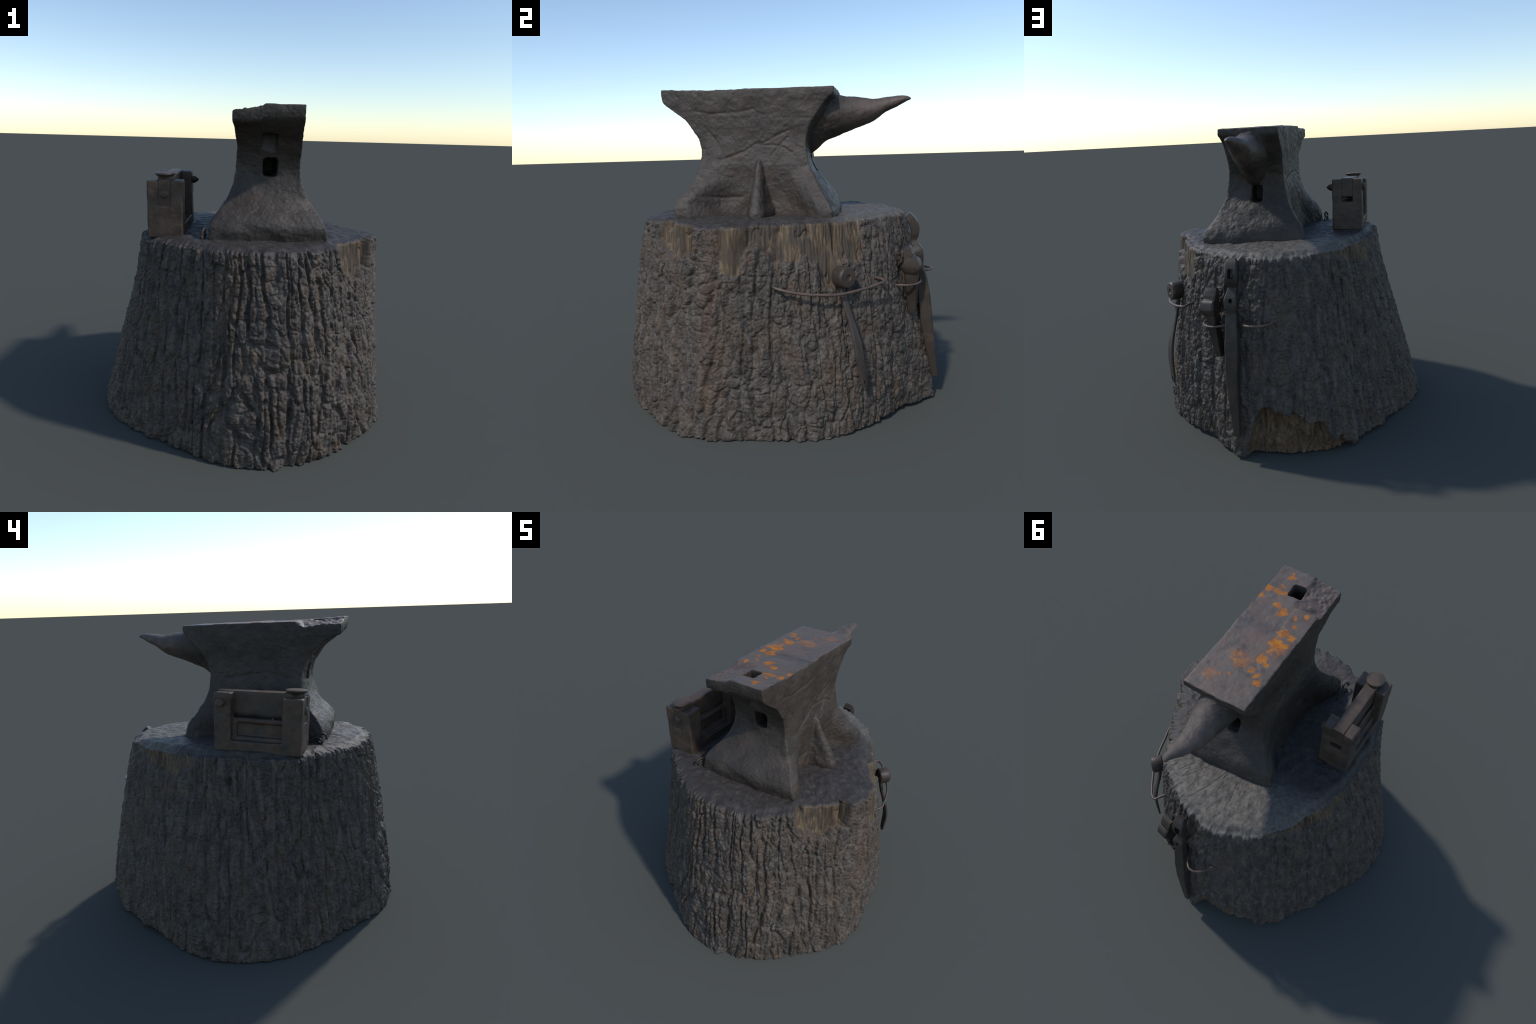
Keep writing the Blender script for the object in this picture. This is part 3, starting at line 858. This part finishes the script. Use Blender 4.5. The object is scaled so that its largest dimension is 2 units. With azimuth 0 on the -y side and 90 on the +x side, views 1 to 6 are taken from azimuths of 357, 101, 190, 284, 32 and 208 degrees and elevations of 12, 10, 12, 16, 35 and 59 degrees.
def build_fixture():
    mat = block_material()
    e = group("hinged_iron_fixture", "heavy brown iron block with hinged lever and bolts", "metal fixture", tuple(fix(0, .26, 0)))
    B = lambda n, *a, **k: worn_box(n, *a, mat, e, **k)
    # the frame is one casting: base, two slotted posts and a recessed web with moulded border
    P = []
    F = lambda *a, **k: P.append(worn_box("casting", *a, mat, None, cuts=1, rough=0, **k))
    F(-.102, .102, 0, .53, -.012, .054, shear=lambda w, l, h: (w, l, h + (0.012 * (0.4 - l) if h > 0 else 0)))
    F(-.102, .102, .0, .117, .0, .320, bev=.007)
    F(-.102, .102, .425, .531, .0, .334, bev=.008)
    F(-.044, .044, .100, .435, .02, .178, bev=.004)
    F(-.068, .068, .102, .434, .03, .078, bev=.012)
    F(-.062, .062, .402, .434, .05, .172, bev=.012)
    F(-.054, .054, .102, .434, .154, .184, bev=.010)
    frame = P[0]
    for o in P[1:]:
        bake(frame, ("BOOLEAN", dict(object=o, operation="UNION", solver="EXACT")))
        drop(o)
    cuts = []
    K = lambda *a, **k: cuts.append(worn_box("cutter", *a, mat, None, cuts=1, rough=0, **k))
    K(-.040, .034, -.05, .20, .172, .45, bev=.010)              # slot of the near post
    K(-.0375, .0355, .40, .60, .204, .45, bev=.002)             # slot of the far post
    K(-.039, .037, .40, .60, .178, .235, bev=.004)              # window under the lever end
    K(-.16, -.092, .46, .60, .300, .45, bev=.002, shear=lambda w, l, h: (w + (h - .36) * .2, l, h))
    K(-.20, .20, .515, .60, .318, .45, bev=.002, shear=lambda w, l, h: (w, l + (.02 if h < .33 else -.01), h))
    for o in cuts:
        bake(frame, ("BOOLEAN", dict(object=o, operation="DIFFERENCE", solver="EXACT")))
        drop(o)
    bake(frame, ("REMESH", dict(mode="VOXEL", voxel_size=0.0034)), ("SMOOTH", dict(factor=0.5, iterations=3)))
    V, N = vertex_array(frame.data), normal_array(frame.data)
    V += N * (0.0040 * fbm(V * 11, 3, 321) + 0.0014 * fbm(V * 34, 3, 323))[:, None]
    frame.data.vertices.foreach_set("co", V.ravel()); frame.data.update()
    frame.name = frame.data.name = "frame"
    frame.data.materials.clear(); frame.data.materials.append(mat)
    frame.data.shade_smooth()
    adopt(frame, e)
    # lever: a flat bar lying in both slots, with a mushroomed striking button
    bow = lambda w, l, h: (w, l, h + (0.004 if l < .2 and h > .3 else 0) - (0.020 if l < .2 and h < .3 else 0) - (0.004 if l > .2 and h < .3 else 0))
    B("lever", -.0385, .0365, .020, .5275, .218, .3385, seed=12, shear=bow, bev=.0025, cuts=5, rough=.003)
    worn = [(.034, .315), (.038, .333), (.046, .343), (.058, .352), (.0595, .357), (.057, .3615), (.040, .364), (.01, .3645)]
    lathe_fix("striking_button", worn, -.004, .058, "h", mat, e, squash=(1.0, 1.08))
    B("lever_tongue", -.0408, .0348, .0035, .06, .160, .326, seed=13, bev=.003)
    stud = [(.028, .02), (.026, .000), (.019, -.007), (.009, -.010), (.002, -.0105)]
    lathe_fix("stud", stud, -.004, 0, "l", mat, e, h=.243, sides=20)
    # hinge bolt with a hexagon head on one side and a pointed nut on the other
    dark = tool_material()
    lathe_fix("bolt_head", [(.026, -.09), (.026, -.118), (.021, -.124), (.004, -.125)], 0, .487, "w", mat, e, sides=6, h=.277)
    lathe_fix("bolt_nut", [(.026, .09), (.026, .118), (.019, .126), (.014, .132), (.004, .142)], 0, .487, "w", dark, e, sides=6, h=.277)
    return e

# ================================================================== hanging tools
def strap(name, spine, sizes, wide, mat, parent, power=5, steps=90, n=28, bump=0.0015, seed=0):
    """forged bar: a rounded-rectangle section swept along hand-placed spine points.
    sizes = (width, thickness) per spine point, wide = direction of the width"""
    S = np.array(spine, float)
    t = np.concatenate([[0], np.cumsum(np.linalg.norm(np.diff(S, axis=0), axis=1))])
    q = np.linspace(0, t[-1], steps)
    P = np.stack([cubic(t, S[:, i], q) for i in range(3)], 1)
    W = np.interp(q, t, [s[0] for s in sizes]) / 2
    H = np.interp(q, t, [s[1] for s in sizes]) / 2
    ker = np.ones(3) / 3
    W = np.convolve(np.pad(W, 1, mode="edge"), ker, "valid"); H = np.convolve(np.pad(H, 1, mode="edge"), ker, "valid")
    T = np.gradient(P, axis=0); T /= np.linalg.norm(T, axis=1)[:, None]
    wide = np.array(wide, float); wide /= np.linalg.norm(wide)
    sec = superellipse(n, power) if power < 6 else chamfered(0.20)
    rings = []
    for p, tg, w, h in zip(P, T, W, H):
        a = wide - tg * (wide @ tg); a /= np.linalg.norm(a)
        b = np.cross(a, tg)
        R = np.array([p + a * (w * c) + b * (h * s) for c, s in sec])
        R += (R - p) / np.maximum(np.linalg.norm(R - p, axis=1), 1e-6)[:, None] * (bump * fbm(R * 30, 3, 400 + seed))[:, None]
        rings.append([tuple(r) for r in R])
    me = loft(name, rings)
    ob = new_object(name, me, mat, parent, True)
    me.set_sharp_from_angle(angle=math.radians(28))
    return ob

def punch(ob, centre, axis, size, across):
    """cut a rectangular or round hole straight through a part"""
    z = Vector(axis).normalized(); x = Vector(across); x = (x - z * x.dot(z)).normalized(); y = z.cross(x)
    rings = []
    for d in (-0.12, 0.12):
        rings.append([tuple(Vector(centre) + z * d + x * (size[0] / 2 * c) + y * (size[1] / 2 * s)) for c, s in superellipse(20, size[2])])
    cut = new_object("cutter", loft("cutter", rings))
    mat = ob.data.materials[0]
    bake(ob, ("BOOLEAN", dict(object=cut, operation="DIFFERENCE", solver="EXACT")))
    drop(cut)
    if not ob.data.materials:
        ob.data.materials.append(mat)
    ob.data.shade_smooth()
    ob.data.set_sharp_from_angle(angle=math.radians(28))

def build_tools(stump):
    steel, wood, wm = tool_material(), handle_material(), wire_material()
    # --- hammer hanging head up behind its wire
    e = group("hammer", "small round faced hammer hanging from a wire", "hammer", (0.69, 0.46, 0.28))
    ax = Vector((0.70, 0.70, 0.05)).normalized()
    c = Vector((0.690, 0.450, 0.879))
    sx = Vector((-0.70, 0.70, 0)).normalized(); sy = ax.cross(sx)
    prof = [(.012, -.042), (.048, -.042), (.055, -.036), (.057, -.020), (.0585, 0.0), (.0575, .022), (.055, .031), (.049, .037), (.030, .039), (.017, .0385), (.013, .034), (.003, .033)]
    rings = [[tuple(c + ax * d + sx * (r * math.cos(a)) + sy * (r * 1.04 * math.sin(a))) for a in np.linspace(0, 2 * math.pi, 36, endpoint=False)] for r, d in prof]
    me = loft("hammer_head", rings)
    new_object("hammer_head", me, steel, e, True); me.set_sharp_from_angle(angle=math.radians(38))
    h = strap("handle", [(.672, .432, .86), (.682, .444, .80), (.690, .456, .745), (.708, .490, .64), (.726, .522, .53), (.730, .536, .45), (.722, .550, .36), (.718, .557, .300), (.717, .559, .278)],
              [(.034, .022), (.034, .022), (.036, .020), (.040, .018), (.054, .020), (.058, .020), (.050, .017), (.044, .015), (.020, .012)], (-.75, .66, 0), wood, e, 4)
    punch(h, (.7175, .558, .305), (.72, .66, .1), (.013, .026, 2), (-.7, .7, 0))
    # --- long forged bar with an eye
    e = group("forged_bar", "long tapered iron bar with square eye", "iron tool", (0.19, 0.98, 0.15))
    b = strap("bar", [(.196, .803, 1.158), (.194, .824, 1.135), (.192, .848, 1.089), (.191, .852, 1.045), (.190, .846, 1.005), (.195, .858, .972), (.199, .872, .940), (.199, .876, .905), (.198, .878, .865),
                      (.198, .894, .78), (.200, .912, .66), (.204, .930, .50), (.198, .955, .34), (.190, .976, .22), (.185, .987, .150)],
              [(.056, .040), (.074, .050), (.076, .054), (.072, .048), (.050, .034), (.060, .044), (.078, .056), (.076, .056), (.062, .050),
               (.072, .062), (.078, .074), (.070, .074), (.056, .056), (.044, .042), (.030, .034)], (1, -.10, 0), steel, e, 9, 150, 40, .0015, 5)
    punch(b, (.192, .85, 1.088), (.10, .97, .12), (.036, .058, 8), (1, 0, 0))
    punch(b, (.196, .872, .936), (.10, .97, .12), (.022, .026, 3), (1, 0, 0))
    # --- hardy chisel with a flared collar
    e = group("hardy_chisel", "short iron chisel with flared head", "iron tool", (0.30, 0.83, 0.58))
    strap("chisel_head", [(.330, .800, .992), (.331, .804, .975), (.333, .810, .945), (.335, .814, .922), (.337, .822, .900), (.337, .826, .872), (.334, .826, .852), (.330, .826, .83)],
          [(.076, .028), (.080, .040), (.080, .056), (.078, .060), (.086, .096), (.090, .110), (.082, .096), (.060, .070)], (1, -.30, 0), steel, e, 9, 70, 40, .0015, 7)
    strap("shank", [(.331, .826, .845), (.326, .829, .78), (.312, .833, .68), (.297, .835, .584)], [(.062, .074), (.060, .070), (.048, .056), (.036, .044)], (1, -.3, 0), steel, e, 10, 40, 40, .001, 8)
    # --- staples of bent wire nailed into the bark
    wire("wire_staple", [(.74, .075, .848), (.79, .085, .843), (.806, .105, .838), (.798, .22, .812), (.775, .33, .800), (.743, .425, .797), (.69, .52, .806), (.63, .61, .822),
                         (.585, .66, .833), (.562, .668, .834), (.54, .645, .84), (.50, .595, .845)], .0085, wm, stump)
    wire("wire_staple", [(.365, .70, .772), (.398, .762, .772), (.388, .82, .772), (.345, .866, .774), (.29, .880, .780), (.245, .872, .786), (.19, .835, .79)], .0068, wm, stump)
    wire("wire_staple", [(.16, .845, .795), (.135, .90, .80), (.105, .95, .808), (.078, .965, .81), (.03, .955, .807), (-.02, .905, .804), (-.045, .85, .803), (-.05, .80, .803)], .0074, wm, stump)
    # --- bent iron ring lying between anvil and fixture
    e = group("iron_ring", "small open ring of bent iron wire", "ring", (-0.244, -0.555, 1.19))
    n = Vector((-.93, .25, .28)).normalized(); a1 = n.cross(Vector((0, 0, 1))).normalized(); a2 = a1.cross(n)
    ce = Vector((-.246, -.556, 1.213))
    pts = [ce + a1 * (.030 * math.cos(t)) + a2 * (.030 * math.sin(t)) for t in np.linspace(-1.6, 3.3, 10)]
    pts += [Vector((-.243, -.520, 1.215)), Vector((-.240, -.490, 1.20)), Vector((-.236, -.45, 1.19))]
    if (pts[0] - pts[-1]).length < (pts[9] - pts[-1]).length:
        pts = list(reversed(pts[:10])) + pts[10:]
    wire("ring_loop", pts, .0072, steel, e)

stump = build_stump()
build_anvil()
build_fixture()
build_tools(stump)
bpy.context.view_layer.update()
